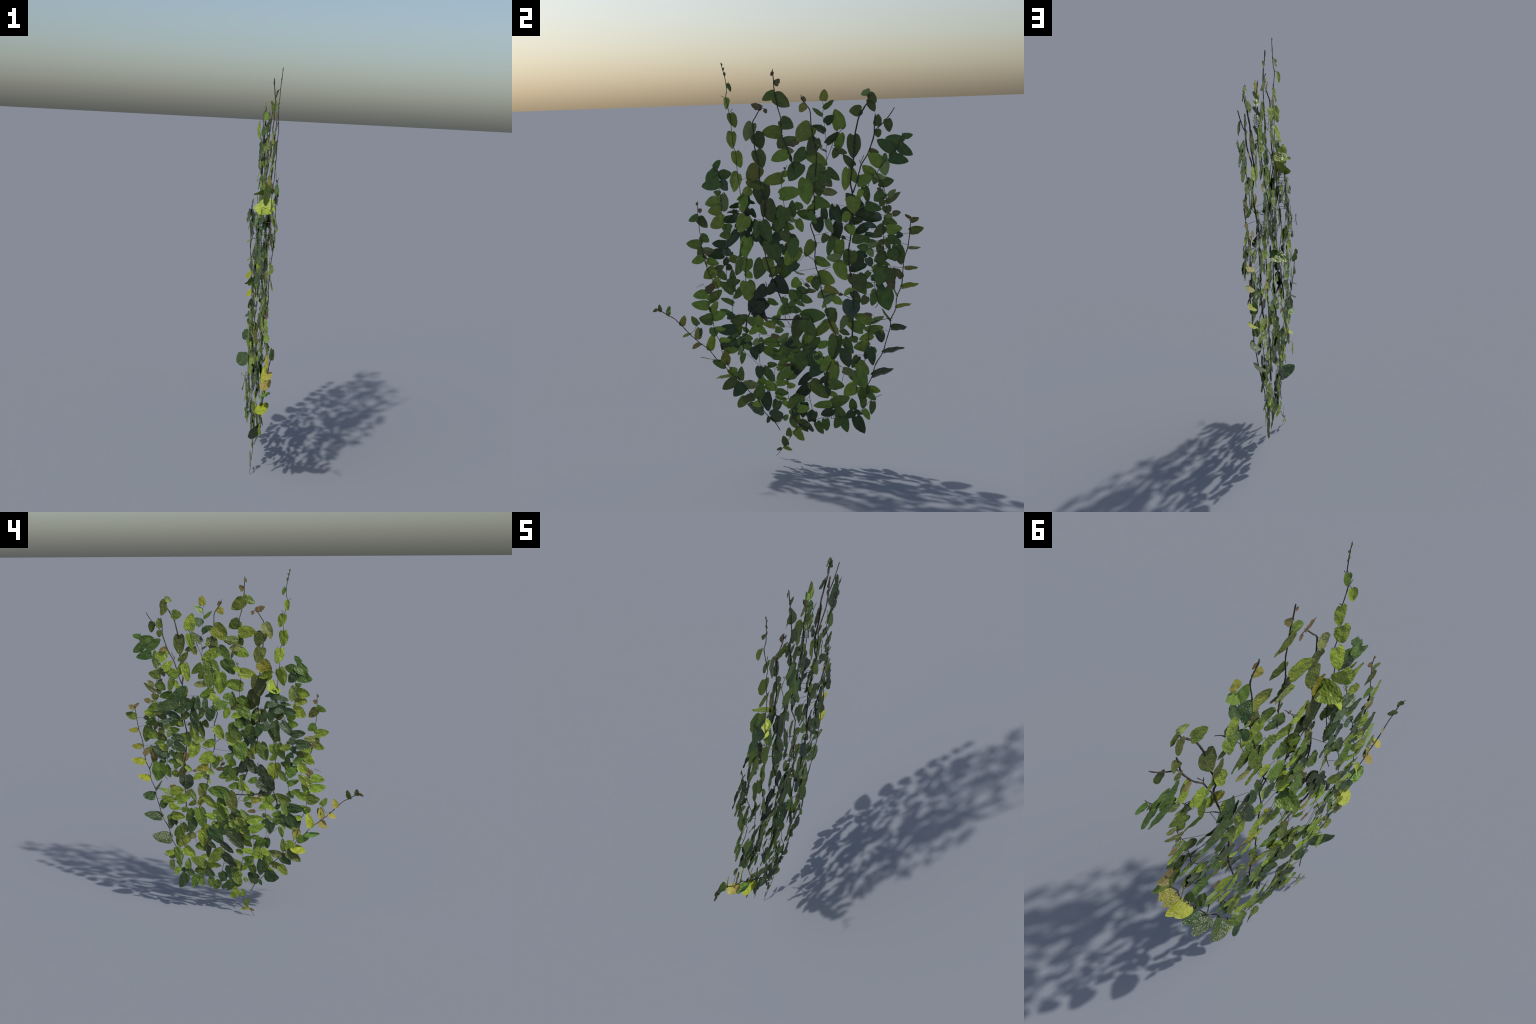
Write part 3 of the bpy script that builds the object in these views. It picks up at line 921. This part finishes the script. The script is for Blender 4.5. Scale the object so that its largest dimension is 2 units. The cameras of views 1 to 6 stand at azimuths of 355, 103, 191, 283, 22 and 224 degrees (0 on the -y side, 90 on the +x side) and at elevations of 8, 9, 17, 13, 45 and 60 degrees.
shoot(1.7, [(12, -60, 475), (14, -60, 414), (20, -58, 357), (24, -61, 295), (26, -67, 266)], [
    (-0.282, -11.4, -5, 82, 41, "leaf_green", 0, -3),
    (-0.277, 14.1, 156, 95, 47, "fresh_green", 0, -30),
    (-0.259, 75.2, -143, 70, 33, "fresh_green", 0, 7),
    (-0.071, 54.5, 8, 44, 18, "brown", 0, 13),
    (0.024, 14.8, 20, 47, 28, "fresh_green", 0, 12),
    (0.399, 7.3, 10, 65, 33, "fresh_green", 0, 6),
    (0.593, 1.9, -5, 66, 36, "leaf_green", 0, 2),
    (0.707, 4.2, -14, 59, 26, "fresh_green", 0, 3),
    (0.799, 15.2, -105, 54, 45, "leaf_green", 0, 8),
])

shoot(2.1, [(24, 9, 407), (21, 6, 356), (22, 19, 280), (25, 48, 206)], [
    (-0.318, 15.9, -145, 90, 49, "fresh_green", 0, 14),
    (-0.155, 0.3, -5, 45, 36, "leaf_green", 0, 9),
    (0.118, -0.8, 11, 44, 30, "fresh_green", 0, 5),
    (0.426, 51.6, -138, 83, 49, "olive_green", 0, -7),
    (0.466, -32.9, -47, 45, 27, "lime", 0, 6),
    (0.691, 34.8, -114, 67, 37, "deep_green"),
    (0.707, -7.4, -45, 65, 40, "fresh_green", 0, 6),
    (0.746, 29.1, 2, 60, 40, "fresh_green", 0, 6),
    (0.885, 11.3, -129, 56, 44, "leaf_green", 0, 2),
    (0.96, -29, -46, 54, 30, "leaf_green", 0, 4),
    (1.058, 9.9, -52, 67, 34, "deep_green"),
])

shoot(3.8, [(19, -39, 146), (27, -63, 190), (31, -88, 217), (32, -117, 249), (32, -149, 312), (28, -195, 354), (25, -241, 409), (25, -288, 440), (26, -321, 488), (26, -356, 513), (22, -396, 562), (21, -436, 591), (21, -462, 613), (20, -494, 640), (18, -539, 686), (18, -577, 723), (19, -607, 738), (20, -624, 750), (21, -662, 771)], [
    (0.05, -47, 44, 34, 27, "pale_green", 0, 3),
    (0.099, -5.3, 17, 72, 63, "deep_green", 0, 5, -15),
    (0.101, 0.3, -113, 35, 20, "deep_green", 0, 3),
    (0.154, 4.3, -178, 90, 63, "deep_green", 15, 6, 35),
    (0.193, -6.3, -167, 51, 34, "lime", 0, 8),
    (0.23, 1.2, 67, 87, 53, "leaf_green", 0, 5),
    (0.249, 6.4, -165, 61, 40, "olive", 0, 5),
    (0.275, 39.9, -134, 66, 45, "olive_green", 0, 5),
    (0.331, -0, -137, 78, 53, "deep_green", 0, 5),
    (0.338, -2.2, 3, 80, 43, "olive_pale", 0, 6),
    (0.37, -2.9, 84, 71, 34, "leaf_green", 0, 5),
    (0.385, 8.3, -147, 96, 52, "olive"),
    (0.428, 3.9, -159, 82, 63, "yellow", 68, 5),
    (0.459, -5.1, -39, 63, 41, "lime"),
    (0.488, 0.9, 161, 71, 42, "leaf_green"),
    (0.495, -6.7, 86, 74, 45, "ochre_green", 15, 3),
    (0.55, 5.7, 175, 83, 46, "bright_green", 68, 5),
    (0.616, 1.3, 75, 88, 40, "yellow", 20),
    (0.679, 3.1, -152, 52, 51, "ochre", 50, 5),
    (0.709, -8.6, 86, 62, 35, "ochre", 20, 5),
    (0.713, -27.7, 76, 43, 21, "deep_green", 0, 5),
    (0.83, 1.7, 69, 54, 32, "ochre", 15, 5),
    (0.932, 3.1, 71, 51, 39, "leaf_green", -32, 5),
    (0.986, 6.3, 80, 35, 30, "olive", -32, 5),
    (1.001, 1.4, -153, 28, 17, "brown", -30, 5),
])

shoot(1.9, [(20, -494, 643), (19, -474, 659), (19, -455, 690), (19, -433, 709)], [
    (0.008, 1.7, -157, 46, 42, "ochre", 66, 5),
    (0.712, -1.4, 126, 53, 32, "grass_green", 0, 5),
])

shoot(2.1, [(20, -132, 656), (3, -136, 583), (17, -132, 483), (14, -122, 437), (7, -110, 411), (14, -92, 370), (25, -75, 286), (27, -68, 254)], [
    (-0.092, -4.7, 83, 56, 46, "fresh_green"),
    (-0.079, -13.1, -36, 63, 34, "fresh_green", 0, -5),
    (-0.077, -8.3, -136, 59, 35, "fresh_green"),
    (0.031, 62.3, -6, 44, 22, "brown", 0, -3),
    (0.082, 0.6, -38, 25, 25, "leaf_green", 0, 5),
    (0.098, -3.3, -142, 41, 28, "pale_green", 0, 5),
    (0.11, 101.9, 40, 64, 34, "pale_green", 0, -17),
    (0.137, 101.9, 176, 87, 50, "fresh_green", 0, -24),
    (0.142, 3, -99, 55, 45, "deep_green", 0, 3),
    (0.188, -35.4, -77, 68, 41, "deep_green", 0, 12),
    (0.439, 35.2, 3, 48, 28, "leaf_green", 0, -11),
    (0.46, 4.1, -42, 35, 28, "leaf_green", 0, 9),
    (0.464, 12.9, -48, 85, 49, "leaf_green", 0, 4),
    (0.553, 9.8, -55, 61, 39, "lime", 0, -45),
    (0.595, -2.4, -136, 52, 36, "fresh_green", 0, 8),
    (0.665, -10.7, -17, 67, 49, "fresh_green", 0, 8),
    (0.765, -22.3, -84, 95, 52, "deep_green", 0, 9),
])

shoot(1.7, [(18, -132, 478), (15, -176, 523), (17, -213, 557), (16, -216, 584), (14, -220, 621)], [
    (0.017, 1.3, -94, 62, 42, "deep_green", 0, 7),
    (0.612, 8.2, -106, 59, 28, "leaf_green", 0, 6),
    (0.783, -0, -2, 41, 23, "leaf_green", 0, 5),
    (0.79, 3.4, -118, 53, 24, "pale_green", 0, 5),
    (0.91, -21.1, -86, 45, 45, "leaf_green"),
    (0.91, 22.3, -166, 69, 32, "deep_green", 0, 6),
    (0.953, -0, -21, 49, 26, "deep_green", 0, 5),
    (0.964, -2.8, -140, 83, 49, "deep_green"),
])

shoot(2.7, [(17, -193, 660), (14, -214, 635), (13, -243, 632), (17, -282, 611)], [
    (-0.006, 5, 133, 40, 25, "leaf_green", 0, 6),
    (0.39, -0.1, -14, 56, 38, "grass_green", 0, 5),
    (0.491, 6.6, -104, 37, 25, "leaf_green", 0, 5),
    (0.58, -23.7, -125, 46, 28, "leaf_green", 0, 4),
    (0.602, -8.8, 73, 62, 32, "grass_green", 0, -10),
    (0.78, -1.3, -139, 92, 57, "deep_green"),
])

shoot(7.2, [(22, -170, 797), (21, -175, 761), (19, -188, 731), (17, -198, 687), (17, -195, 655)], [
    (0.649, 41.1, 128, 54, 40, "grass_green", 0, 8),
])

shoot(6.3, [(13, 130, 731), (18, 82, 730), (24, 15, 728), (26, -29, 730), (26, -88, 737), (25, -93, 747), (21, -170, 754)], [
    (-0.019, 70.9, -128, 85, 48, "fresh_green", 0, 3),
    (0.138, -4.7, 9, 117, 67, "leaf_green", 0, -5),
    (0.14, -8.4, -109, 118, 66, "olive", 0, 5),
    (0.162, -4.8, -52, 115, 69, "leaf_green", 0, 8),
    (0.344, -31.9, 101, 67, 33, "leaf_green", 0, 7),
    (0.403, -28.1, 85, 72, 31, "leaf_green", 0, 6),
    (0.42, -24.5, 105, 42, 21, "leaf_green", 0, 6),
    (0.498, 2.4, 166, 41, 39, "leaf_green", 0, 8),
    (0.52, 13.4, -42, 43, 25, "grass_green", 0, 3),
    (0.525, -3.8, 70, 76, 22, "lime", 0, 5),
    (0.559, 34.7, 173, 62, 36, "ochre_green", 0, 8),
    (0.559, 59.2, 0, 46, 33, "grass_green", 0, -3),
    (0.791, 5.2, -53, 34, 21, "brown", 0, 5),
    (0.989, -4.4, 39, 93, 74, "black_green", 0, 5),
])

shoot(2.5, [(18, 39, 683), (24, 18, 719)], [])

shoot(1.7, [(18, 39, 683), (24, 2, 697)], [])

shoot(1.7, [(39, -263, 1973), (38, -254, 1970)], [])

shoot(1.7, [(37, -252, 1951), (37, -260, 1944)], [])

# ------------------------------------------------------------------ leaves
order = sorted(range(len(LEAVES)), key=lambda i: -LEAVES[i][0])
single = set(order[:300])
loose_v, loose_f, loose_m, loose_tones = [], [], [], []
for i, (area, ob, m, index, tone) in enumerate(LEAVES):
    if i in single:
        leaf = bpy.data.objects.new("leaf", blade_mesh(index, tone))
        bpy.context.scene.collection.objects.link(leaf)
        leaf.parent = ob
        leaf.matrix_world = m
        leaf.matrix_parent_inverse = ob.matrix_parent_inverse.copy()
        leaf.matrix_parent_inverse.identity()
        leaf.matrix_basis = m
    else:
        v, f = BLADES[index]
        n0 = len(loose_v)
        if tone not in loose_tones:
            loose_tones.append(tone)
        loose_v += [tuple(m @ Vector(p)) for p in v]
        loose_f += [tuple(n0 + k for k in face) for face in f]
        loose_m += [loose_tones.index(tone)] * len(f)
me = bpy.data.meshes.new("small_leaves")
me.from_pydata(loose_v, [], loose_f)
for tone in loose_tones:
    me.materials.append(leaf_mat(tone, False))
me.polygons.foreach_set("material_index", loose_m)
me.polygons.foreach_set("use_smooth", [True] * len(me.polygons))
me.update()
small = bpy.data.objects.new("small_leaves", me)
small["kind"] = "stuff"
bpy.context.scene.collection.objects.link(small)
small.parent = plant
small.matrix_parent_inverse = Matrix.Translation(plant.location).inverted()
